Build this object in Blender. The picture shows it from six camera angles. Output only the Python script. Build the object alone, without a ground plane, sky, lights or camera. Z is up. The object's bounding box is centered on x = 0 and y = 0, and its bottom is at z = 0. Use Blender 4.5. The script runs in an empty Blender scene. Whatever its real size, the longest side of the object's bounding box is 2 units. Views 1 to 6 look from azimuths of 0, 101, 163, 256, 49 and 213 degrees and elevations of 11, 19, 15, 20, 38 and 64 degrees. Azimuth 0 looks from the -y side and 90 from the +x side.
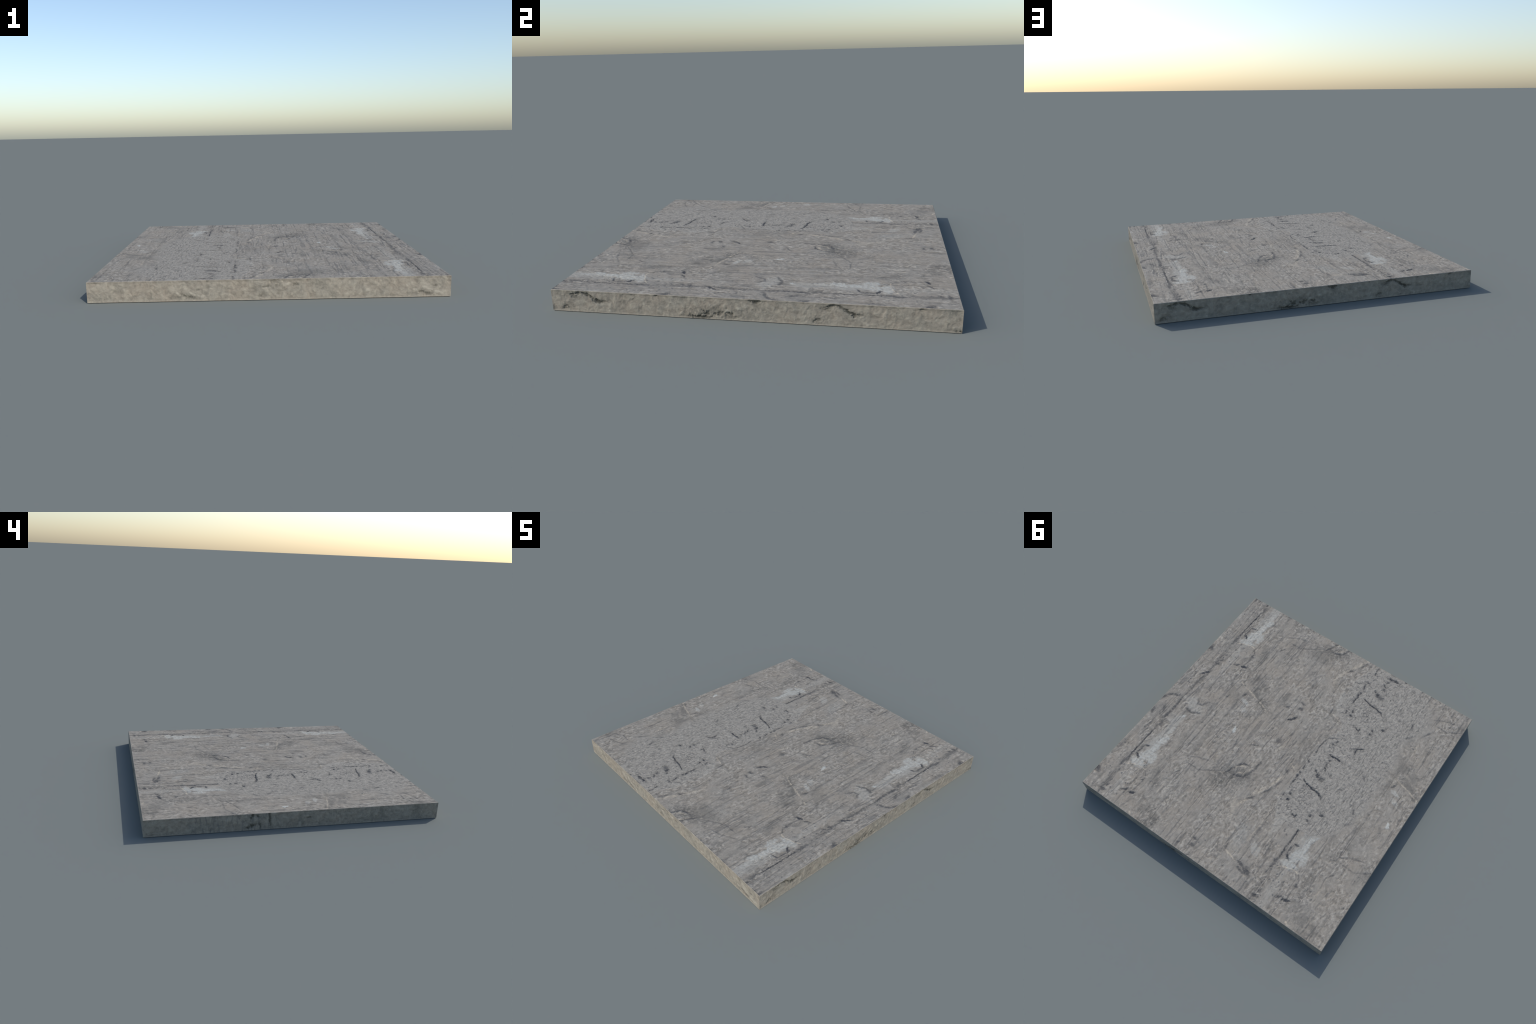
"""A square slab of weathered grey stone.

The relief and the colours of each face come from ONE description: `Fields`
writes the same node network twice, once as geometry nodes that displace a fine
mesh, once as shader nodes that choose the colour, so that a crack that is dark
is also a crack that is deep.
"""
import bpy
import math

# ------------------------------------------------------------------ sizes (m)
HALF_X, HALF_Y, HEIGHT = 0.971, 1.0, 0.1135
CHAMFER = 0.0022
CELL = 0.0030                 # mesh cell
REPEAT = 1.268                # the stone's pattern repeats at this distance
BAND_REPEAT = 0.803           # and the cracked band repeats at this one, along y

# --------------------------------------------------------------- colours
STONE_DARK = (0.186, 0.169, 0.141)
STONE_MID = (0.274, 0.249, 0.209)
STONE_LIGHT = (0.366, 0.338, 0.288)
STONE_WARM = (0.264, 0.228, 0.182)
STONE_COOL = (0.228, 0.225, 0.208)
BAND_MID = (0.280, 0.261, 0.225)
BAND_LIGHT = (0.395, 0.370, 0.320)
BAND_DARK = (0.150, 0.148, 0.138)
CRACK = (0.040, 0.043, 0.050)
SMUDGE = (0.110, 0.106, 0.095)
LIME = (0.425, 0.425, 0.385)
CREAM = (0.440, 0.385, 0.300)
SIDE_CRACK = (0.046, 0.045, 0.036)

# ------------------------------------------------- marks of the top, x and y
# each: points of the stroke, half width, strength
TOP_CRACKS = [
    ([(0.845, 0.386), (0.846, 0.57), (0.845, 0.655)], 0.0042, 0.90),
    ([(0.846, 0.60), (0.844, 0.655)], 0.0055, 0.8),
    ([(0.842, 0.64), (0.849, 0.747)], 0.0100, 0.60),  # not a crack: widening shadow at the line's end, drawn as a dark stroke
    ([(0.836, -0.400), (0.838, -0.200), (0.846, 0.000), (0.848, 0.090)], 0.0050, 0.42),
    ([(0.812, 0.618), (0.790, 0.636)], 0.0075, 1.0),
    ([(0.805, 0.536), (0.786, 0.530)], 0.0060, 0.80),
    ([(0.815, 0.555), (0.818, 0.605)], 0.0050, 0.70),
    ([(0.676, 0.687), (0.650, 0.722), (0.647, 0.755), (0.648, 0.808), (0.652, 0.85)], 0.0045, 0.40),
    ([(0.652, 0.750), (0.645, 0.762)], 0.0080, 0.70),
    ([(0.662, 0.873), (0.636, 0.862)], 0.0085, 1.00),
    ([(0.712, 0.886), (0.690, 0.868)], 0.0060, 0.65),
    ([(0.842, 0.956), (0.815, 0.954)], 0.0075, 0.65),
    ([(0.512, 0.588), (0.490, 0.553)], 0.0050, 0.50),
    ([(0.848, 0.082), (0.842, 0.209), (0.850, 0.285)], 0.0085, 0.70),
    ([(0.968, 0.160), (0.951, 0.121), (0.915, 0.090), (0.878, 0.078)], 0.0085, 0.60),
    ([(0.958, 0.262), (0.950, 0.298)], 0.0090, 0.65),
    ([(0.906, 0.212), (0.888, 0.248)], 0.0090, 0.55),
    ([(0.838, 0.318), (0.830, 0.345)], 0.0110, 0.50),
    ([(0.968, 0.848), (0.945, 0.870)], 0.0120, 0.70),
    ([(0.735, 0.030), (0.721, 0.052), (0.690, 0.045), (0.664, 0.001)], 0.0060, 0.50),
    ([(0.765, 0.130), (0.747, 0.141), (0.710, 0.140), (0.670, 0.115)], 0.0075, 0.55),
    ([(0.867, -0.174), (0.850, -0.190), (0.831, -0.221)], 0.0080, 0.90),
    ([(0.835, -0.305), (0.822, -0.318)], 0.0070, 0.70),
    ([(0.822, -0.345), (0.815, -0.365)], 0.0060, 0.60),
    ([(0.484, -0.220), (0.500, -0.190)], 0.0060, 0.60),
    ([(0.112, -0.220), (0.095, -0.235), (0.077, -0.261)], 0.0070, 0.95),
    ([(0.104, -0.391), (0.090, -0.392)], 0.0080, 0.60),
    ([(0.092, -0.345), (0.078, -0.348)], 0.0100, 0.60),
    ([(0.180, -0.306), (0.170, -0.314)], 0.0075, 0.55),
    ([(0.225, 0.375), (0.193, 0.297), (0.166, 0.256), (0.138, 0.249)], 0.0070, 0.65),
    ([(0.169, 0.362), (0.105, 0.338), (0.074, 0.258), (0.071, 0.183)], 0.0075, 0.60),
    ([(0.523, 0.440), (0.453, 0.399), (0.370, 0.377)], 0.0050, 0.30),
    ([(0.479, 0.473), (0.393, 0.475), (0.272, 0.397)], 0.0050, 0.30),
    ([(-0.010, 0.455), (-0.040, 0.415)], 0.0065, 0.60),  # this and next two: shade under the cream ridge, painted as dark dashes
    ([(-0.078, 0.345), (-0.098, 0.305)], 0.0055, 0.50),
    ([(-0.112, 0.262), (-0.128, 0.215)], 0.0065, 0.50),
    ([(-0.210, 0.370), (-0.210, 0.500), (-0.212, 0.700)], 0.0055, 0.36),
    ([(-0.208, 0.540), (-0.212, 0.620)], 0.0080, 0.45),
    ([(-0.232, 0.838), (-0.268, 0.845), (-0.312, 0.880)], 0.0090, 0.65),
    ([(-0.245, 0.872), (-0.280, 0.882), (-0.312, 0.880)], 0.0080, 0.55),
    ([(-0.100, 0.788), (-0.106, 0.825)], 0.0060, 0.55),
    ([(0.074, -0.042), (0.064, -0.034)], 0.0160, 0.45),
    ([(-0.112, 0.126), (-0.124, 0.134)], 0.0085, 0.50),
    ([(0.206, 0.106), (0.172, 0.086)], 0.0050, 0.50),
]
ROUGH_STRIP = [([(0.86, -0.30), (0.86, 0.10)], 0.15, 0.8), ([(0.80, 0.72), (0.80, 0.90)], 0.16, 1.0), ([(0.93, 0.40), (0.93, 0.70)], 0.06, 0.9)]
TOP_SMUDGES = [
    ([(0.220, 0.370), (0.100, 0.330)], 0.048, 0.75),
    ([(0.270, 0.430), (0.200, 0.450)], 0.050, 0.62),
    ([(0.600, 0.640), (0.580, 0.710)], 0.028, 0.55),
    ([(0.450, -0.280), (0.380, -0.240), (0.300, -0.190)], 0.024, 0.75),
    ([(0.415, -0.345), (0.400, -0.320)], 0.026, 0.60),
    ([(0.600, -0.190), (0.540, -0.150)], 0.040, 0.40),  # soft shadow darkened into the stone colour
    ([(0.480, 0.890), (0.520, 0.920)], 0.034, 0.55),
    ([(0.560, 0.860), (0.600, 0.880)], 0.030, 0.35),
    ([(-0.090, -0.150), (-0.140, -0.040)], 0.075, 0.28),
    ([(0.838, 0.290), (0.828, 0.360)], 0.018, 0.55),
    ([(0.840, -0.480), (0.842, -0.240), (0.850, 0.060)], 0.013, 0.62),
    ([(0.850, 0.280), (0.845, 0.400)], 0.012, 0.60),
    ([(0.900, 0.200), (0.915, 0.270)], 0.030, 0.40),
    ([(0.520, 0.180), (0.500, 0.420)], 0.018, 0.30),
    ([(0.620, 0.300), (0.600, 0.520)], 0.016, 0.30),
]
TOP_CREAM = [
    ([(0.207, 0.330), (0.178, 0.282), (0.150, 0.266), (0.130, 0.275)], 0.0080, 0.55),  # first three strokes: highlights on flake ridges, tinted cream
    ([(0.150, 0.330), (0.118, 0.312), (0.096, 0.255)], 0.0075, 0.45),
    ([(0.265, 0.400), (0.240, 0.380)], 0.0070, 0.40),
    ([(0.819, 0.721), (0.799, 0.704), (0.753, 0.687), (0.717, 0.679), (0.679, 0.684)], 0.0042, 0.90),
    ([(-0.099, 0.821), (-0.210, 0.845)], 0.0045, 0.70),
    ([(-0.108, -0.444), (-0.204, -0.423)], 0.0055, 0.70),
    ([(0.512, -0.262), (0.392, -0.225), (0.288, -0.188)], 0.0060, 0.62),
    ([(0.018, 0.542), (-0.024, 0.412), (-0.080, 0.290), (-0.115, 0.183)], 0.0120, 0.55),
    ([(0.050, 0.500), (0.010, 0.600)], 0.0150, 0.35),
    ([(-0.196, 0.350), (-0.194, 0.499), (-0.194, 0.694)], 0.0055, 0.50),
    ([(0.575, -0.290), (0.558, -0.280)], 0.0070, 0.90),
    ([(0.513, 0.690), (0.510, 0.770)], 0.0065, 0.50),
    ([(0.965, 0.885), (0.950, 0.890)], 0.0070, 0.60),
    ([(-0.105, 0.060), (-0.150, 0.085)], 0.0060, 0.50),
    ([(0.010, -0.030), (0.030, 0.050)], 0.0120, 0.35),
]
TOP_LIME = [
    ([(0.790, 0.668), (0.735, 0.664)], 0.028, 0.80),
    ([(0.768, 0.625), (0.742, 0.560)], 0.034, 0.85),
    ([(0.705, 0.560), (0.700, 0.610)], 0.022, 0.85),
    ([(0.742, 0.550), (0.738, 0.480)], 0.020, 0.90),
    ([(0.744, 0.462), (0.722, 0.408)], 0.023, 0.90),
    ([(0.745, 0.400), (0.735, 0.300)], 0.015, 0.55),
    ([(0.760, 0.345), (0.752, 0.210)], 0.030, 0.33),
    ([(0.756, 0.210), (0.738, 0.185)], 0.010, 0.85),
    ([(0.765, 0.720), (0.755, 1.020)], 0.022, 0.20),
    ([(0.772, 0.380), (0.775, 0.560)], 0.022, 0.35),
    ([(0.758, 0.620), (0.746, 0.626)], 0.0095, 1.0),
    ([(0.738, 0.542), (0.732, 0.530)], 0.0085, 1.0),
    ([(0.384, 0.062), (0.376, 0.086)], 0.0105, 1.7),
    ([(0.480, -0.170), (0.440, -0.155)], 0.013, 0.65),
    ([(0.445, -0.110), (0.415, -0.095)], 0.018, 0.45),
    ([(-0.270, 0.420), (-0.285, 0.520)], 0.030, 0.28),
    ([(-0.240, 0.690), (-0.290, 0.730)], 0.024, 0.42),
    ([(-0.120, 0.640), (-0.150, 0.760)], 0.040, 0.25),
    ([(0.780, 0.060), (0.690, 0.100)], 0.042, 0.32),
]
# ---------------------------------- marks of the cracked band, repeating in y
BAND_CRACKS = [
    ([(-0.244, 0.112), (-0.268, 0.124), (-0.302, 0.132)], 0.0045, 0.90),
    ([(-0.296, 0.131), (-0.353, 0.139), (-0.404, 0.148)], 0.0068, 1.00),
    ([(-0.404, 0.148), (-0.425, 0.170)], 0.0040, 0.60),
    ([(-0.296, -0.151), (-0.335, -0.154), (-0.376, -0.150)], 0.0075, 1.00),
    ([(-0.314, 0.040), (-0.300, 0.026)], 0.0110, 0.95),
    ([(-0.350, 0.044), (-0.330, 0.036)], 0.0150, 0.60),
    ([(-0.285, 0.020), (-0.270, 0.000)], 0.0060, 0.80),
    ([(-0.192, 0.120), (-0.188, 0.106)], 0.0085, 0.95),
    ([(-0.197, 0.088), (-0.191, 0.078)], 0.0075, 0.85),
    ([(-0.193, 0.044), (-0.185, 0.004)], 0.0065, 0.85),
    ([(-0.196, -0.022), (-0.184, -0.026)], 0.0075, 0.80),
    ([(-0.196, -0.130), (-0.196, -0.115)], 0.0075, 0.75),
    ([(-0.192, -0.150), (-0.196, -0.222)], 0.0060, 0.75),
    ([(-0.196, -0.222), (-0.210, -0.262), (-0.262, -0.298)], 0.0060, 0.45),
    ([(-0.190, 0.190), (-0.193, 0.118)], 0.0055, 0.80),
    ([(-0.425, -0.258), (-0.419, -0.305), (-0.452, -0.322)], 0.0060, 0.90),
    ([(-0.348, 0.373), (-0.325, 0.365)], 0.0050, 0.85),
    ([(-0.348, 0.373), (-0.350, 0.352)], 0.0050, 0.85),
    ([(-0.242, 0.296), (-0.234, 0.290)], 0.0085, 0.95),
    ([(-0.194, 0.290), (-0.188, 0.270)], 0.0060, 0.80),
    ([(-0.230, 0.258), (-0.226, 0.250)], 0.0070, 0.85),
    ([(-0.434, 0.350), (-0.428, 0.346)], 0.0080, 0.95),
    ([(-0.430, 0.312), (-0.426, 0.304)], 0.0080, 0.90),
    ([(-0.500, 0.264), (-0.480, 0.262)], 0.0070, 0.90),
    ([(-0.263, -0.234), (-0.258, -0.230)], 0.0075, 0.80),
    ([(-0.278, -0.273), (-0.273, -0.269)], 0.0065, 0.75),
    ([(-0.316, -0.118), (-0.310, -0.112)], 0.0090, 0.70),
    ([(-0.311, -0.048), (-0.330, -0.030)], 0.0075, 0.80),
    ([(-0.305, -0.080), (-0.315, -0.066)], 0.0075, 0.80),
    ([(-0.640, 0.100), (-0.660, 0.140)], 0.0065, 0.55),
    ([(-0.560, -0.150), (-0.590, -0.120)], 0.0060, 0.50),
    ([(-0.660, 0.230), (-0.690, 0.190)], 0.0100, 0.45),
]
BAND_CRUMBS = [([(-0.315, 0.195), (-0.335, 0.280)], 0.042, 1.0), ([(-0.310, -0.060), (-0.320, -0.030)], 0.030, 0.6),
               ([(-0.215, 0.150), (-0.230, 0.330)], 0.025, 0.55), ([(-0.400, 0.300), (-0.430, 0.340)], 0.030, 0.4)]
# outline of the band: x of its two long sides, by y
BAND_INNER = [(-1.00, 0.190), (-0.95, 0.155), (-0.80, 0.108), (-0.62, 0.112), (-0.53, 0.128), (-0.44, 0.190), (-0.38, 0.232),
              (-0.32, 0.222), (-0.25, 0.196), (0.00, 0.182), (0.21, 0.182), (0.38, 0.196), (0.43, 0.230), (0.50, 0.25)]
BAND_OUTER = [(-1.00, 0.530), (-0.95, 0.590), (-0.83, 0.745), (-0.68, 0.758), (-0.57, 0.705), (-0.29, 0.730), (0.15, 0.720),
              (0.24, 0.705), (0.36, 0.635), (0.43, 0.545), (0.50, 0.50)]

# ------------------------------------- marks of the sides, along and upwards
CHIPPED = dict(
    cracks=[([(-0.885, 0.092), (-0.839, 0.104), (-0.797, 0.088)], 0.0065, 0.75), ([(-0.797, 0.087), (-0.770, 0.070), (-0.745, 0.060)], 0.0070, 0.85),
            ([(-0.760, 0.060), (-0.742, 0.058)], 0.0100, 0.90), ([(-0.745, 0.062), (-0.715, 0.058)], 0.0060, 0.50),
            ([(-0.880, 0.080), (-0.850, 0.084)], 0.0100, 0.40), ([(-0.200, 0.024), (-0.176, 0.030)], 0.0090, 0.75),
            ([(-0.142, 0.026), (-0.120, 0.034)], 0.0090, 0.65), ([(-0.088, 0.030), (-0.066, 0.034)], 0.0080, 0.75),
            ([(-0.270, 0.006), (-0.190, 0.009)], 0.0080, 0.90), ([(0.040, 0.104), (0.064, 0.102)], 0.0110, 0.75),
            ([(-0.100, 0.012), (-0.040, 0.016)], 0.0100, 0.40), ([(-0.210, 0.046), (-0.200, 0.038)], 0.0060, 0.60),
            ([(-0.932, 0.022), (-0.920, 0.026)], 0.0085, 0.60), ([(-0.450, 0.108), (-0.445, 0.110)], 0.0060, 0.70)],
    smudges=[([(-0.260, 0.030), (-0.030, 0.045)], 0.020, 0.55), ([(-0.900, 0.090), (-0.840, 0.100)], 0.014, 0.50), ([(-0.330, 0.095), (-0.290, 0.098)], 0.014, 0.40),
             ([(-0.600, 0.100), (-0.560, 0.095)], 0.015, 0.30), ([(-0.930, 0.025), (-0.900, 0.030)], 0.016, 0.40)],
    lights=[([(-0.040, 0.060), (-0.028, 0.060)], 0.0090, 0.90), ([(-0.005, 0.072), (0.006, 0.076)], 0.0090, 0.50), ([(-0.095, 0.044), (-0.075, 0.046)], 0.0070, 0.65),
            ([(-0.855, 0.082), (-0.842, 0.084)], 0.0070, 0.55), ([(-0.515, 0.058), (-0.505, 0.060)], 0.0060, 0.55), ([(-0.780, 0.044), (-0.690, 0.046)], 0.0100, 0.35),
            ([(-0.380, 0.050), (-0.340, 0.060)], 0.0130, 0.40), ([(-0.692, 0.014), (-0.688, 0.012)], 0.0060, 0.55)])
PALE = dict(
    cracks=[([(-0.465, 0.032), (-0.433, 0.021), (-0.400, 0.014)], 0.0070, 0.50), ([(0.135, 0.078), (0.150, 0.080)], 0.0070, 0.45),
            ([(0.010, 0.104), (0.040, 0.106)], 0.0080, 0.30), ([(-0.030, 0.068), (0.000, 0.072)], 0.0060, 0.40), ([(0.040, 0.066), (0.042, 0.085)], 0.0060, 0.30),
            ([(-0.380, 0.058), (-0.375, 0.060)], 0.0060, 0.35), ([(-0.050, 0.018), (-0.040, 0.022)], 0.0060, 0.40)],
    smudges=[([(-0.520, 0.018), (-0.470, 0.020)], 0.010, 0.50), ([(0.110, 0.100), (0.190, 0.100)], 0.012, 0.30), ([(0.180, 0.092), (0.260, 0.085)], 0.018, 0.30),
             ([(-0.930, 0.018), (-0.910, 0.024)], 0.018, 0.40), ([(-0.100, 0.040), (0.060, 0.060)], 0.020, 0.22)],
    lights=[([(-0.530, 0.068), (-0.500, 0.070)], 0.0150, 0.40), ([(-0.450, 0.070), (-0.420, 0.056)], 0.0150, 0.50), ([(-0.495, 0.044), (-0.478, 0.036)], 0.0065, 0.65),
            ([(-0.425, 0.048), (-0.390, 0.030), (-0.340, 0.020)], 0.0065, 0.60), ([(-0.744, 0.040), (-0.738, 0.042)], 0.0080, 0.60),
            ([(0.080, 0.082), (0.105, 0.085)], 0.0080, 0.60), ([(-0.030, 0.056), (0.000, 0.058)], 0.0080, 0.45), ([(-0.930, 0.080), (-0.860, 0.085)], 0.0160, 0.35),
            ([(-0.014, 0.050), (0.000, 0.046)], 0.0070, 0.50)])
STREAKED = dict(
    cracks=[([(0.310, 0.110), (0.318, 0.080)], 0.0080, 0.75), ([(0.330, 0.022), (0.300, 0.034)], 0.0090, 0.80), ([(0.198, 0.110), (0.190, 0.030)], 0.0075, 0.70),
            ([(0.262, 0.040), (0.257, 0.014)], 0.0065, 0.60), ([(0.280, 0.098), (0.268, 0.092)], 0.0080, 0.55), ([(0.345, 0.018), (0.335, 0.014)], 0.0060, 0.70),
            ([(-0.060, 0.062), (-0.090, 0.062)], 0.0055, 0.50)],
    smudges=[([(-0.024, 0.010), (-0.014, 0.070)], 0.018, 0.55), ([(-0.590, 0.040), (-0.580, 0.108)], 0.020, 0.55), ([(-0.846, 0.020), (-0.840, 0.108)], 0.026, 0.50),
             ([(0.680, 0.030), (0.620, 0.040)], 0.020, 0.35), ([(0.050, 0.030), (0.010, 0.020)], 0.020, 0.35), ([(-0.500, 0.020), (-0.620, 0.016)], 0.016, 0.35)],
    lights=[([(0.500, 0.085), (0.420, 0.090)], 0.016, 0.40), ([(-0.720, 0.085), (-0.680, 0.095)], 0.014, 0.40), ([(-0.010, 0.020), (-0.012, 0.030)], 0.0070, 0.35)])


# ================================================================= node writer
class Fields:
    """Writes maths and textures into a node tree, shader or geometry alike."""

    def __init__(self, tree):
        self.tree, self.column = tree, 0

    def node(self, kind, **settings):
        n = self.tree.nodes.new(kind)
        self.column += 1
        n.location = (200 * (self.column % 40), -220 * (self.column // 40))
        for key, value in settings.items():
            setattr(n, key, value)
        return n

    def feed(self, socket, value):
        if isinstance(value, bpy.types.NodeSocket):
            self.tree.links.new(value, socket)
        else:
            socket.default_value = value

    def math(self, operation, *values, clamp=False):
        n = self.node("ShaderNodeMath", operation=operation, use_clamp=clamp)
        for socket, value in zip(n.inputs, values):
            self.feed(socket, value)
        return n.outputs[0]

    def add(self, a, b): return self.math("ADD", a, b)
    def sub(self, a, b): return self.math("SUBTRACT", a, b)
    def mul(self, a, b): return self.math("MULTIPLY", a, b)
    def top(self, a, b): return self.math("MAXIMUM", a, b)

    def vector(self, operation, *values):
        n = self.node("ShaderNodeVectorMath", operation=operation)
        for socket, value in zip([s for s in n.inputs if s.name != "Scale"], values):
            self.feed(socket, value)
        return n.outputs["Value" if operation in ("LENGTH", "DISTANCE", "DOT_PRODUCT") else "Vector"]

    def split(self, v):
        n = self.node("ShaderNodeSeparateXYZ")
        self.feed(n.inputs[0], v)
        return n.outputs

    def join(self, x, y, z=0.0):
        n = self.node("ShaderNodeCombineXYZ")
        for socket, value in zip(n.inputs, (x, y, z)):
            self.feed(socket, value)
        return n.outputs[0]

    def step(self, value, start, end):
        n = self.node("ShaderNodeMapRange", interpolation_type="SMOOTHSTEP", clamp=False)   # a smooth step needs no clamp
        self.feed(n.inputs["Value"], value)
        n.inputs["From Min"].default_value, n.inputs["From Max"].default_value = start, end
        return n.outputs["Result"]

    def noise(self, v, scale, detail=3.0, rough=0.55, distort=0.0, colour=False):
        n = self.node("ShaderNodeTexNoise")
        self.feed(n.inputs["Vector"], v)
        for name, value in (("Scale", scale), ("Detail", detail), ("Roughness", rough), ("Distortion", distort)):
            n.inputs[name].default_value = value
        return n.outputs["Color" if colour else (0 if "Fac" not in n.outputs else "Fac")]

    def voronoi(self, v, scale, feature="F1", output="Distance"):
        n = self.node("ShaderNodeTexVoronoi", feature=feature)
        self.feed(n.inputs["Vector"], v)
        n.inputs["Scale"].default_value = scale
        return n.outputs[output]

    def curve(self, value, points):
        n = self.node("ShaderNodeFloatCurve")
        c = n.mapping.curves[0]
        c.points[0].location, c.points[1].location = points[0], points[-1]
        for x, y in points[1:-1]:
            c.points.new(x, y)
        n.mapping.update()
        self.feed(n.inputs["Value"], value)
        return n.outputs[0]

    def warp(self, v, scale, amount):
        n = self.vector("SUBTRACT", self.noise(v, scale, 2.0, colour=True), (0.5, 0.5, 0.5))
        return self.vector("MULTIPLY_ADD", n, (amount, amount, amount), v)

    def mix(self, factor, a, b):
        n = self.node("ShaderNodeMix", data_type="RGBA")
        self.feed(n.inputs[0], factor)
        for socket, value in ((n.inputs[6], a), (n.inputs[7], b)):
            self.feed(socket, value if isinstance(value, bpy.types.NodeSocket) else (*value, 1.0))
        return n.outputs[2]

    # ---- strokes: long thin ellipses laid end to end, repeated by a period
    def stroke_group(self):
        """One ellipse, written once: the stroke in x and its soft surround in y, laid over what was there before."""
        name = "stroke_" + self.tree.bl_idname
        tree = bpy.data.node_groups.get(name)
        if tree:
            return tree
        tree = bpy.data.node_groups.new(name, self.tree.bl_idname)
        for label in ("Before", "Place", "Centre", "Half Period", "Minus Half Period", "Stretch", "Outside", "Inside", "Strength"):
            tree.interface.new_socket(label, in_out="INPUT", socket_type="NodeSocketVector")
        for label in ("Turn", "Fray"):
            tree.interface.new_socket(label, in_out="INPUT", socket_type="NodeSocketFloat")
        tree.interface.new_socket("After", in_out="OUTPUT", socket_type="NodeSocketVector")
        g = Fields(tree)
        given, end = g.node("NodeGroupInput").outputs, g.node("NodeGroupOutput")
        d = g.vector("SUBTRACT", given["Place"], given["Centre"])
        d = g.vector("WRAP", d, given["Half Period"], given["Minus Half Period"])
        n = g.node("ShaderNodeVectorRotate", rotation_type="Z_AXIS")
        g.feed(n.inputs["Vector"], d)
        g.feed(n.inputs["Angle"], given["Turn"])
        d = g.vector("LENGTH", g.vector("MULTIPLY", n.outputs[0], given["Stretch"]))
        d = g.join(g.add(d, given["Fray"]), d)
        n = g.node("ShaderNodeMapRange", data_type="FLOAT_VECTOR", interpolation_type="SMOOTHSTEP", clamp=False)
        g.feed(n.inputs["Vector"], d)
        sockets = {s.identifier: s for s in n.inputs}
        g.feed(sockets["From_Min_FLOAT3"], given["Outside"])
        g.feed(sockets["From_Max_FLOAT3"], given["Inside"])
        m = g.vector("MULTIPLY", n.outputs["Vector"], given["Strength"])
        g.feed(end.inputs[0], g.vector("MAXIMUM", given["Before"], m))
        return tree

    def strokes(self, v, marks, soft, period, fray, reach=3.5):
        """The strongest stroke at each point, and the soft surround of the strokes; `fray` wears the edges away."""
        best = (0.0, 0.0, 0.0)
        px, py = (p / 2 if p else 50.0 for p in period)
        group = "GeometryNodeGroup" if self.tree.bl_idname == "GeometryNodeTree" else "ShaderNodeGroup"
        for points, width, strength in marks:
            for a, b in zip(points, points[1:]):
                n = self.node(group, node_tree=self.stroke_group())
                values = {"Before": best, "Place": v, "Centre": ((a[0] + b[0]) / 2, (a[1] + b[1]) / 2, 0.0),
                          "Half Period": (px, py, 9.0), "Minus Half Period": (-px, -py, -9.0),
                          "Stretch": (1 / (math.dist(a, b) / 2 + width * 0.8), 1 / width, 0.0),
                          "Outside": (1.0 + soft, reach, 9.0), "Inside": (1.0 - soft, 0.5, 8.0), "Strength": (strength, strength, 0.0),
                          "Turn": -math.atan2(b[1] - a[1], b[0] - a[0]), "Fray": fray}
                for key, value in values.items():
                    self.feed(n.inputs[key], value)
                best = n.outputs[0]
        stroke, around, _ = self.split(best)
        return stroke, around


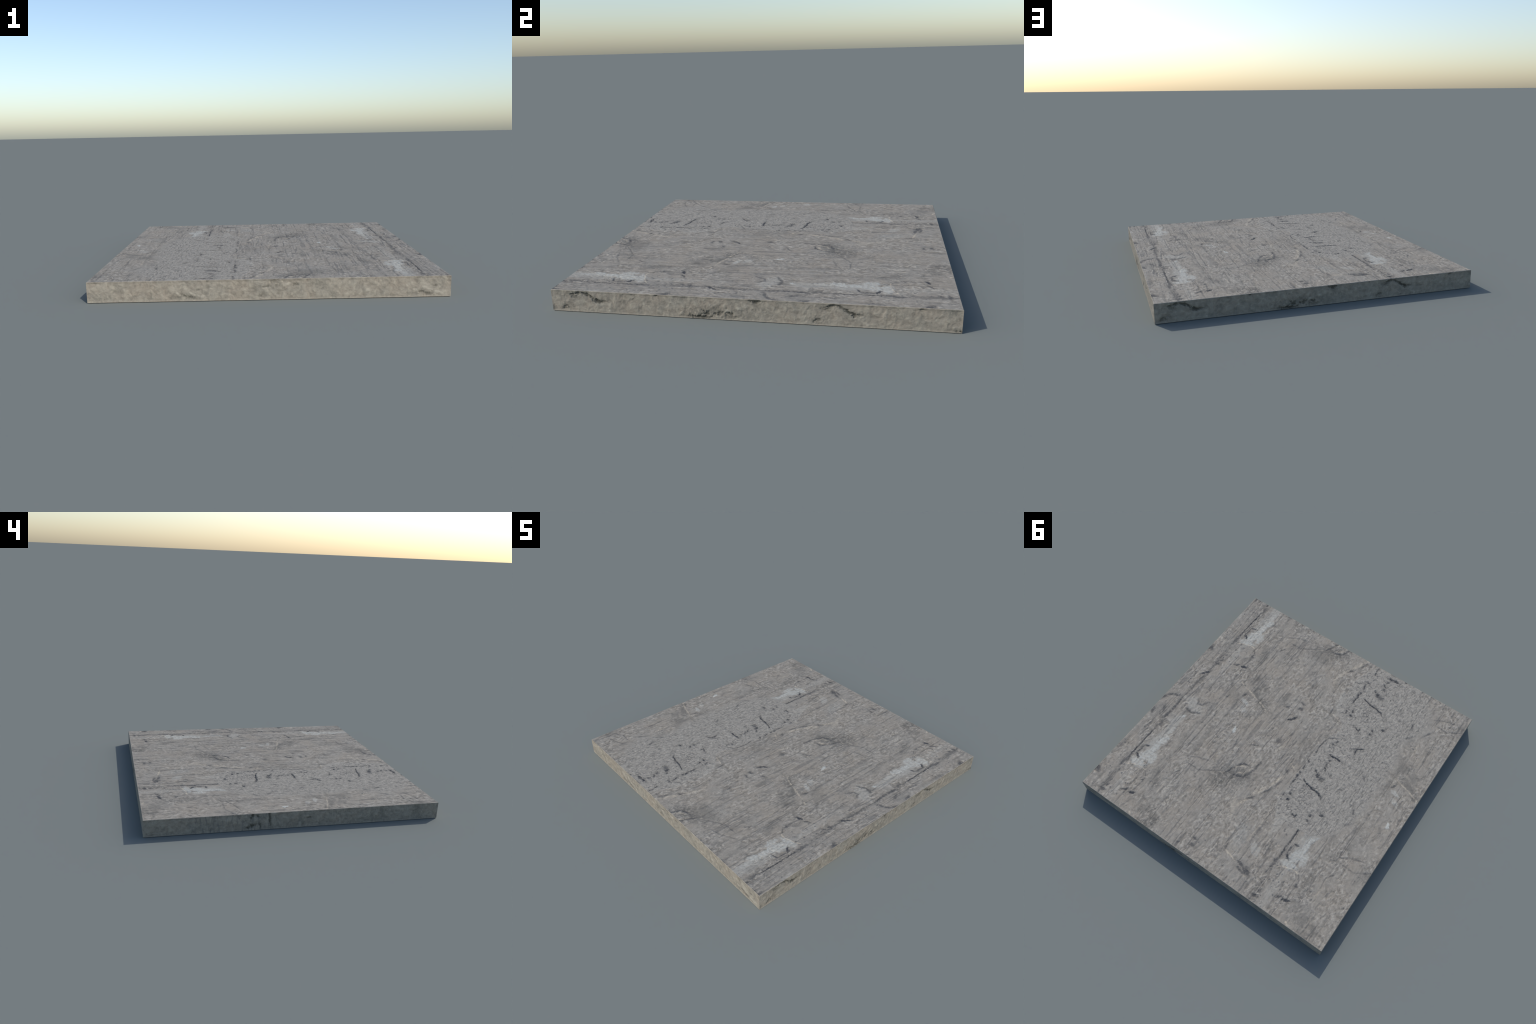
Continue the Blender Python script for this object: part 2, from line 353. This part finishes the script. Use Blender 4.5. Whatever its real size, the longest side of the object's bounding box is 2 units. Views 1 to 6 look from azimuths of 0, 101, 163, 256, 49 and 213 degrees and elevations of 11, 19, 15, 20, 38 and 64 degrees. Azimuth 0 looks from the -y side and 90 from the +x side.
# ================================================================== the faces
def top_fields(f, p):
    """Everything that the relief and the colour of the top share."""
    x, y, _ = f.split(p)
    flat = f.join(x, y)
    both = (REPEAT, REPEAT)
    crisp = f.warp(f.warp(flat, 22.0, 0.018), 80.0, 0.0100)
    loose = f.warp(f.warp(flat, 11.0, 0.045), 55.0, 0.022)
    # the cracked band
    bx, by, _ = f.split(f.warp(flat, 34.0, 0.034))
    across, along = f.mul(bx, -1.0), f.math("DIVIDE", f.add(by, 1.0), 1.5)
    inner = f.sub(across, f.curve(along, [((a + 1) / 1.5, b) for a, b in BAND_INNER]))
    outer = f.sub(f.curve(along, [((a + 1) / 1.5, b) for a, b in BAND_OUTER]), across)
    band = f.mul(f.mul(f.step(inner, -0.004, 0.008), f.step(outer, -0.015, 0.070)), f.mul(f.step(by, 0.438, 0.424), f.step(by, -0.998, -0.980)))
    stone = f.sub(1.0, band)
    out = dict(flat=flat, band=band, stone=stone)
    ragged = f.mul(f.sub(f.noise(flat, 75.0, 4.0, 0.7), 0.47), 4.2)      # wears strokes away unevenly
    torn = f.mul(f.sub(f.noise(flat, 48.0, 4.0, 0.65), 0.49), 3.6)
    cracks, around = f.strokes(crisp, TOP_CRACKS, 0.60, both, f.sub(f.mul(ragged, 0.75), 0.12))
    out["cracks"] = f.mul(cracks, stone)
    smudges, _ = f.strokes(loose, TOP_SMUDGES, 0.75, both, f.sub(torn, 0.2))
    out["smudges"] = f.mul(f.top(f.mul(around, 0.55), smudges), stone)
    out["cream"] = f.mul(f.strokes(crisp, TOP_CREAM, 0.60, both, f.mul(ragged, 0.45))[0], stone)
    out["lime"] = f.mul(f.strokes(f.warp(f.warp(flat, 22.0, 0.022), 60.0, 0.016), TOP_LIME, 0.42, both, f.sub(f.mul(torn, 0.50), 0.10))[0], stone)
    cracks, around = f.strokes(crisp, BAND_CRACKS, 0.55, (0, BAND_REPEAT), f.mul(ragged, 0.8))
    out["band_cracks"], out["band_smudges"] = f.mul(cracks, band), f.mul(f.mul(around, 0.4), band)
    crumbs = f.strokes(loose, BAND_CRUMBS, 0.7, (0, BAND_REPEAT), 0.0)[0]
    # grain of the stone: mottles drawn out along y, and long faint furrows
    long_grain = f.vector("MULTIPLY", f.warp(flat, 9.0, 0.045), (1.0, 0.58, 1.0))
    out["patches"] = f.noise(flat, 5.0, 4.0, 0.6)
    worn = f.step(f.noise(f.vector("MULTIPLY", flat, (1.0, 0.6, 1.0)), 5.5, 4.0, 0.65), 0.58, 0.40)      # 1 rough, 0 worn smooth
    out["mottle"] = f.add(0.5, f.mul(f.sub(f.noise(long_grain, 60.0, 3.5, 0.60, 0.25), 0.5), f.add(0.46, f.mul(worn, 0.90))))
    vein = f.math("ABSOLUTE", f.sub(f.noise(f.vector("MULTIPLY", f.warp(flat, 24.0, 0.02), (1.0, 0.45, 1.0)), 15.0, 3.0, 0.6), 0.5))
    out["veins"] = f.mul(f.step(vein, 0.030, 0.004), f.mul(f.step(f.noise(flat, 8.0, 3.0, 0.6), 0.46, 0.62), stone))
    out["dirt"] = f.step(f.noise(long_grain, 17.0, 5.0, 0.66, 0.4), 0.52, 0.72)
    out["bloom"] = f.step(f.noise(f.warp(flat, 12.0, 0.06), 14.0, 5.0, 0.68), 0.53, 0.74)
    out["grit"] = f.noise(flat, 190.0, 2.0, 0.6)
    furrow = f.noise(f.vector("MULTIPLY", f.warp(flat, 7.0, 0.02), (1.0, 0.045, 1.0)), 21.0, 3.0, 0.6)
    furrow_here = f.step(f.noise(f.vector("MULTIPLY", flat, (1.0, 0.6, 1.0)), 6.0, 2.0), 0.42, 0.62)
    wander = f.mul(f.noise(f.vector("MULTIPLY", flat, (1.0, 0.30, 1.0)), 7.0, 3.0, 0.6), 9.0)
    even = f.step(f.math("SINE", f.add(f.mul(x, 2 * math.pi / 0.066), wander)), 0.72, 0.99)
    even_here = f.step(f.noise(f.vector("MULTIPLY", f.warp(flat, 30.0, 0.02), (1.0, 0.22, 1.0)), 22.0, 3.0, 0.6), 0.46, 0.62)
    groove = f.math("ABSOLUTE", f.sub(f.noise(f.vector("MULTIPLY", f.warp(flat, 14.0, 0.012), (1.0, 0.030, 1.0)), 16.0, 2.0, 0.5), 0.5))
    groove = f.mul(f.step(groove, 0.022, 0.004), f.step(f.noise(f.vector("MULTIPLY", flat, (1.0, 0.35, 1.0)), 14.0, 3.0, 0.6), 0.40, 0.58))
    out["grooves"] = f.mul(groove, stone)
    out["furrows"] = f.mul(f.top(f.mul(f.step(furrow, 0.47, 0.33), furrow_here), f.mul(even, even_here)), stone)
    pit = f.voronoi(f.warp(f.vector("MULTIPLY", flat, (1.0, 0.7, 1.0)), 60.0, 0.012), 42.0)
    where = f.step(f.noise(flat, 9.0, 2.0), 0.50, 0.66)
    rough = f.strokes(flat, ROUGH_STRIP, 0.7, both, f.mul(torn, 0.5))[0]
    out["pits"] = f.mul(f.mul(f.step(pit, 0.28, 0.10), f.top(where, rough)), stone)
    out["rough"] = f.mul(rough, stone)
    # grain of the band: short crackle, and striations towards its outer side
    crackle_at = f.warp(f.warp(flat, 36.0, 0.034), 110.0, 0.012)
    edge = f.voronoi(f.vector("MULTIPLY", crackle_at, (1.0, 0.62, 1.0)), 40.0, "DISTANCE_TO_EDGE")
    broken = f.step(f.noise(flat, 30.0, 3.0, 0.65), 0.43, 0.58)
    crackle = f.mul(f.step(edge, 0.080, 0.01), f.top(broken, crumbs))
    striae = f.noise(f.vector("MULTIPLY", f.warp(flat, 30.0, 0.012), (1.0, 0.16, 1.0)), 95.0, 3.0, 0.6)
    striated = f.add(0.30, f.mul(f.step(across, 0.36, 0.52), 0.70))
    out["striae"] = f.mul(f.step(striae, 0.50, 0.34), f.mul(striated, band))
    out["crackle"] = f.mul(f.mul(crackle, f.sub(1.0, f.mul(striated, 0.55))), band)
    out["crumbs"] = f.mul(f.mul(crumbs, f.step(f.voronoi(crackle_at, 75.0), 0.34, 0.18)), band)
    out["band_mottle"] = f.noise(f.warp(f.vector("MULTIPLY", flat, (1.0, 0.6, 1.0)), 40.0, 0.015), 70.0, 4.0, 0.62)
    return out


def total(f, *pairs):
    value = 0.0
    for socket, amount in pairs:
        n = f.node("ShaderNodeMath", operation="MULTIPLY_ADD")
        f.feed(n.inputs[0], socket)
        f.feed(n.inputs[1], amount)
        f.feed(n.inputs[2], value)
        value = n.outputs[0]
    return value


def top_relief(f, p):
    t = top_fields(f, p)
    grain = total(f, (t["mottle"], 0.0050), (t["grit"], 0.0008), (t["patches"], 0.0020), (t["furrows"], -0.0020), (t["pits"], -0.0014), (t["veins"], -0.0012), (t["grooves"], -0.0022), (t["dirt"], -0.0010))
    band = total(f, (t["band_mottle"], 0.0056), (t["grit"], 0.0010), (t["crackle"], -0.0024), (t["striae"], -0.0013), (t["crumbs"], -0.0016))
    h = f.add(f.mul(grain, t["stone"]), f.mul(band, t["band"]))
    return total(f, (t["cracks"], -0.0034), (t["band_cracks"], -0.0042), (t["smudges"], -0.0010), (t["cream"], 0.0012), (t["lime"], 0.0010), (h, 1.0), (t["band"], 0.0010), (1.0, -0.0040))


def top_colour(f, p):
    t = top_fields(f, p)
    c = f.mix(f.step(t["patches"], 0.30, 0.72), STONE_COOL, STONE_WARM)
    c = f.mix(0.60, c, STONE_MID)
    c = f.mix(f.mul(f.step(t["mottle"], 0.47, 0.72), 0.95), c, STONE_LIGHT)
    c = f.mix(f.mul(f.step(t["mottle"], 0.52, 0.28), 0.95), c, STONE_DARK)
    c = f.mix(f.mul(t["dirt"], 0.62), c, (0.130, 0.122, 0.108))
    c = f.mix(f.mul(t["bloom"], 0.55), c, STONE_LIGHT)
    c = f.mix(f.mul(f.step(f.noise(t["flat"], 33.0, 3.0, 0.6), 0.60, 0.75), 0.35), c, CREAM)
    c = f.mix(f.mul(t["furrows"], 0.36), c, SMUDGE)
    c = f.mix(f.mul(t["grooves"], 0.42), c, (0.090, 0.090, 0.088))
    c = f.mix(f.mul(t["veins"], 0.35), c, SMUDGE)
    c = f.mix(f.mul(t["pits"], f.add(0.50, f.mul(t["rough"], 0.25))), c, (0.075, 0.078, 0.082))
    b = f.mix(f.mul(f.step(t["band_mottle"], 0.48, 0.72), 0.80), BAND_MID, BAND_LIGHT)
    b = f.mix(f.mul(f.step(t["band_mottle"], 0.48, 0.30), 0.65), b, BAND_DARK)
    b = f.mix(f.mul(t["bloom"], 0.25), b, STONE_LIGHT)
    b = f.mix(f.mul(t["dirt"], 0.25), b, STONE_DARK)
    b = f.mix(f.mul(t["striae"], 0.62), b, SMUDGE)
    b = f.mix(f.mul(t["crackle"], 0.66), b, CRACK)
    b = f.mix(f.mul(t["crumbs"], 0.55), b, CRACK)
    c = f.mix(t["band"], c, b)
    c = f.mix(f.mul(f.top(t["smudges"], t["band_smudges"]), f.step(t["mottle"], 1.10, 0.25)), c, SMUDGE)
    c = f.mix(f.mul(t["lime"], f.add(0.42, f.mul(f.step(f.noise(t["flat"], 60.0, 4.0, 0.65), 0.34, 0.66), 0.58))), c, LIME)
    c = f.mix(f.mul(t["cream"], f.step(t["mottle"], 0.30, 0.60)), c, CREAM)
    c = f.mix(f.mul(f.top(t["cracks"], t["band_cracks"]), 0.92), c, CRACK)
    return c, total(f, (t["grit"], 0.6), (t["mottle"], 0.4))


SIDES = dict(chipped=CHIPPED, pale=PALE, streaked=STREAKED)


def side_fields(f, p, kind, axis, sign):
    x, y, z = f.split(p)
    s = f.mul((x, y)[axis], sign)
    flat = f.join(s, z, {"chipped": 0.0, "pale": 3.0, "streaked": 6.0}[kind])
    marks = SIDES[kind]
    period = (0 if kind == "streaked" else REPEAT, 0)
    bent = f.warp(f.warp(flat, 24.0, 0.016), 80.0, 0.010)
    loose = f.warp(flat, 30.0, 0.035)
    out = dict(flat=flat)
    plane = f.vector("MULTIPLY", bent, (1.0, 1.0, 0.0))
    ragged = f.mul(f.sub(f.noise(flat, 60.0, 4.0, 0.65), 0.49), 4.0)
    out["cracks"], around = f.strokes(plane, marks["cracks"], 0.65, period, ragged)
    loose = f.vector("MULTIPLY", loose, (1.0, 1.0, 0.0))
    out["smudges"] = f.top(f.mul(around, 0.55), f.strokes(loose, marks["smudges"], 0.75, period, ragged)[0])
    out["lights"] = f.strokes(plane, marks["lights"], 0.60, period, ragged)[0]
    out["mottle"] = f.noise(f.warp(flat, 14.0, 0.03), 44.0, 3.5, 0.60, 0.4)
    out["patches"] = f.noise(flat, 8.0, 3.0, 0.6)
    out["lumps"] = f.noise(f.warp(flat, 10.0, 0.05), 19.0, 3.0, 0.62, 0.5)
    out["grit"] = f.noise(flat, 120.0, 2.0, 0.5)
    if kind == "streaked":
        streak = f.noise(f.vector("MULTIPLY", f.warp(flat, 20.0, 0.02), (1.0, 0.22, 1.0)), 60.0, 3.0, 0.6)
        here = f.mul(f.step(s, 0.17, 0.22), f.step(s, 0.76, 0.66))
        out["streaks"] = f.mul(f.step(streak, 0.52, 0.36), f.add(f.mul(here, 0.8), 0.12))
    return out


def side_relief(f, p, kind, axis, sign):
    t = side_fields(f, p, kind, axis, sign)
    pairs = [(t["lumps"], 0.0090), (t["mottle"], 0.0034), (t["grit"], 0.0006), (t["cracks"], -0.0065), (t["smudges"], -0.0030), (t["lights"], 0.0014), (1.0, -0.0080)]
    if "streaks" in t:
        pairs.append((t["streaks"], -0.0012))
    return total(f, *pairs)


def side_colour(f, p, kind, axis, sign):
    t = side_fields(f, p, kind, axis, sign)
    c = f.mix(f.step(t["patches"], 0.35, 0.65), (0.246, 0.228, 0.190), (0.268, 0.236, 0.190))
    c = f.mix(f.mul(f.step(t["mottle"], 0.48, 0.72), 0.75), c, (0.345, 0.318, 0.255))
    c = f.mix(f.mul(f.step(t["mottle"], 0.50, 0.28), 0.65), c, (0.165, 0.150, 0.120))
    c = f.mix(f.mul(f.step(t["grit"], 0.58, 0.72), 0.25), c, CREAM)
    c = f.mix(f.mul(f.step(t["lumps"], 0.50, 0.70), 0.50), c, (0.335, 0.310, 0.255))
    c = f.mix(f.mul(f.step(t["lumps"], 0.47, 0.28), 0.50), c, (0.150, 0.140, 0.116))
    if "streaks" in t:
        c = f.mix(f.mul(t["streaks"], 0.55), c, (0.115, 0.112, 0.110))
    c = f.mix(f.mul(t["smudges"], 0.75), c, (0.115, 0.112, 0.092))
    c = f.mix(f.mul(t["lights"], 0.70), c, (0.430, 0.400, 0.330))
    c = f.mix(f.mul(t["cracks"], 0.95), c, SIDE_CRACK)
    return c, total(f, (t["grit"], 0.6), (t["mottle"], 0.4))


# ================================================================== materials
def stone_material(name, colour_of):
    m = bpy.data.materials.new(name)
    m.use_nodes = True
    tree = m.node_tree
    shader = tree.nodes["Principled BSDF"]
    shader.inputs["Roughness"].default_value = 0.92
    shader.inputs["Specular IOR Level"].default_value = 0.25
    f = Fields(tree)
    colour, grain = colour_of(f, f.node("ShaderNodeTexCoord").outputs["Object"])
    tree.links.new(colour, shader.inputs["Base Color"])
    bump = f.node("ShaderNodeBump")
    bump.inputs["Strength"].default_value, bump.inputs["Distance"].default_value = 0.25, 0.002
    tree.links.new(grain, bump.inputs["Height"])
    tree.links.new(bump.outputs[0], shader.inputs["Normal"])
    return m


# ==================================================================== geometry
def grid_mesh(name, across, along, place):
    """A grid of (across + 1) x (along + 1) vertices, put in place by a rule."""
    verts = [place(i / across, j / along) for j in range(along + 1) for i in range(across + 1)]
    row = across + 1
    faces = [(j * row + i, j * row + i + 1, (j + 1) * row + i + 1, (j + 1) * row + i) for j in range(along) for i in range(across)]
    me = bpy.data.meshes.new(name)
    me.from_pydata(verts, [], faces)
    me.update()
    return me


def displaced(ob, relief_of, direction, rim):
    """Pushes the vertices by the relief, fading out at the rim of the face; the result is applied."""
    tree = bpy.data.node_groups.new("relief", "GeometryNodeTree")
    tree.interface.new_socket("Geometry", in_out="INPUT", socket_type="NodeSocketGeometry")
    tree.interface.new_socket("Geometry", in_out="OUTPUT", socket_type="NodeSocketGeometry")
    f = Fields(tree)
    start, end, put = f.node("NodeGroupInput"), f.node("NodeGroupOutput"), f.node("GeometryNodeSetPosition")
    p = f.node("GeometryNodeInputPosition").outputs[0]
    height = f.mul(relief_of(f, p), rim(f, p))
    n = f.node("ShaderNodeVectorMath", operation="SCALE")
    n.inputs[0].default_value = direction
    f.feed(n.inputs["Scale"], height)
    tree.links.new(n.outputs[0], put.inputs["Offset"])
    tree.links.new(start.outputs[0], put.inputs["Geometry"])
    tree.links.new(put.outputs[0], end.inputs[0])
    ob.modifiers.new("relief", "NODES").node_group = tree
    graph = bpy.context.evaluated_depsgraph_get()
    graph.update()
    done = bpy.data.meshes.new_from_object(ob.evaluated_get(graph))
    old = ob.data
    ob.modifiers.clear()
    ob.data = done
    done.name = old.name.split(".")[0]
    bpy.data.meshes.remove(old)
    bpy.data.node_groups.remove(tree)


def new_part(name, mesh, parent):
    ob = bpy.data.objects.new(name, mesh)
    bpy.context.scene.collection.objects.link(ob)
    ob.parent = parent
    return ob


def build():
    slab = bpy.data.objects.new("stone_slab", None)
    bpy.context.scene.collection.objects.link(slab)
    slab["label"] = "flat square slab of weathered grey cracked stone"
    slab["category"] = "stone slab"

    # top
    tx, ty = HALF_X - CHAMFER, HALF_Y - CHAMFER
    nx, ny = round(2 * tx / CELL), round(2 * ty / CELL)
    top = new_part("top_face", grid_mesh("top_face", nx, ny, lambda u, v: ((2 * u - 1) * tx, (2 * v - 1) * ty, HEIGHT)), slab)

    def top_rim(f, p):
        x, y, _ = f.split(f.vector("ABSOLUTE", p))
        return f.mul(f.step(x, tx, tx - 0.007), f.step(y, ty, ty - 0.007))
    displaced(top, top_relief, (0, 0, 1), top_rim)
    top.data.materials.append(stone_material("weathered_top_stone", top_colour))
    top.data.shade_smooth()

    # four sides, each with a small chamfer towards the top
    rows = round(HEIGHT / CELL)
    for kind, normal in (("pale", (0, -1)), ("chipped", (1, 0)), ("chipped", (0, 1)), ("streaked", (-1, 0))):
        axis = 1 if normal[0] else 0                       # the side runs along this axis
        run = (HALF_X, HALF_Y)[axis]
        depth = (HALF_X, HALF_Y)[1 - axis]
        sense = -normal[1] if normal[1] else normal[0]     # so that the faces look outwards

        def place(u, v, axis=axis, run=run, depth=depth, sense=sense, normal=normal):
            z, inset = v * (rows + 1) / rows * (HEIGHT - CHAMFER), 0.0
            if v > 1 - 1e-6:                               # the last row is the chamfer
                z, inset = HEIGHT, CHAMFER
            s, d = (2 * u - 1) * (run - inset) * sense, depth - inset
            return (s, normal[1] * d, z) if axis == 0 else (normal[0] * d, s, z)
        side = new_part("side_face", grid_mesh("side_face", round(2 * run / CELL), rows + 1, place), slab)
        along = -1 if normal == (0, 1) else 1
        args = (kind, axis, along)

        def side_rim(f, p, axis=axis, run=run):
            q = f.split(f.vector("ABSOLUTE", p))
            ends = f.step(q[axis], run - 0.0005, run - 0.008)
            return f.mul(ends, f.mul(f.step(q[2], 0.0, 0.006), f.step(q[2], HEIGHT - CHAMFER - 0.0002, HEIGHT - CHAMFER - 0.008)))
        displaced(side, lambda f, p, a=args: side_relief(f, p, *a), (normal[0], normal[1], 0), side_rim)
        side.data.materials.append(stone_material(kind + "_side_stone", lambda f, p, a=args: side_colour(f, p, *a)))
        side.data.shade_smooth()
        side.data.set_sharp_from_angle(angle=math.radians(35))

    # underside
    under = new_part("underside", grid_mesh("underside", 8, 8, lambda u, v: ((1 - 2 * u) * HALF_X, (2 * v - 1) * HALF_Y, 0.0)), slab)
    under.data.materials.append(stone_material("underside_stone", lambda f, p: side_colour(f, p, "pale", 0, 1)))


build()
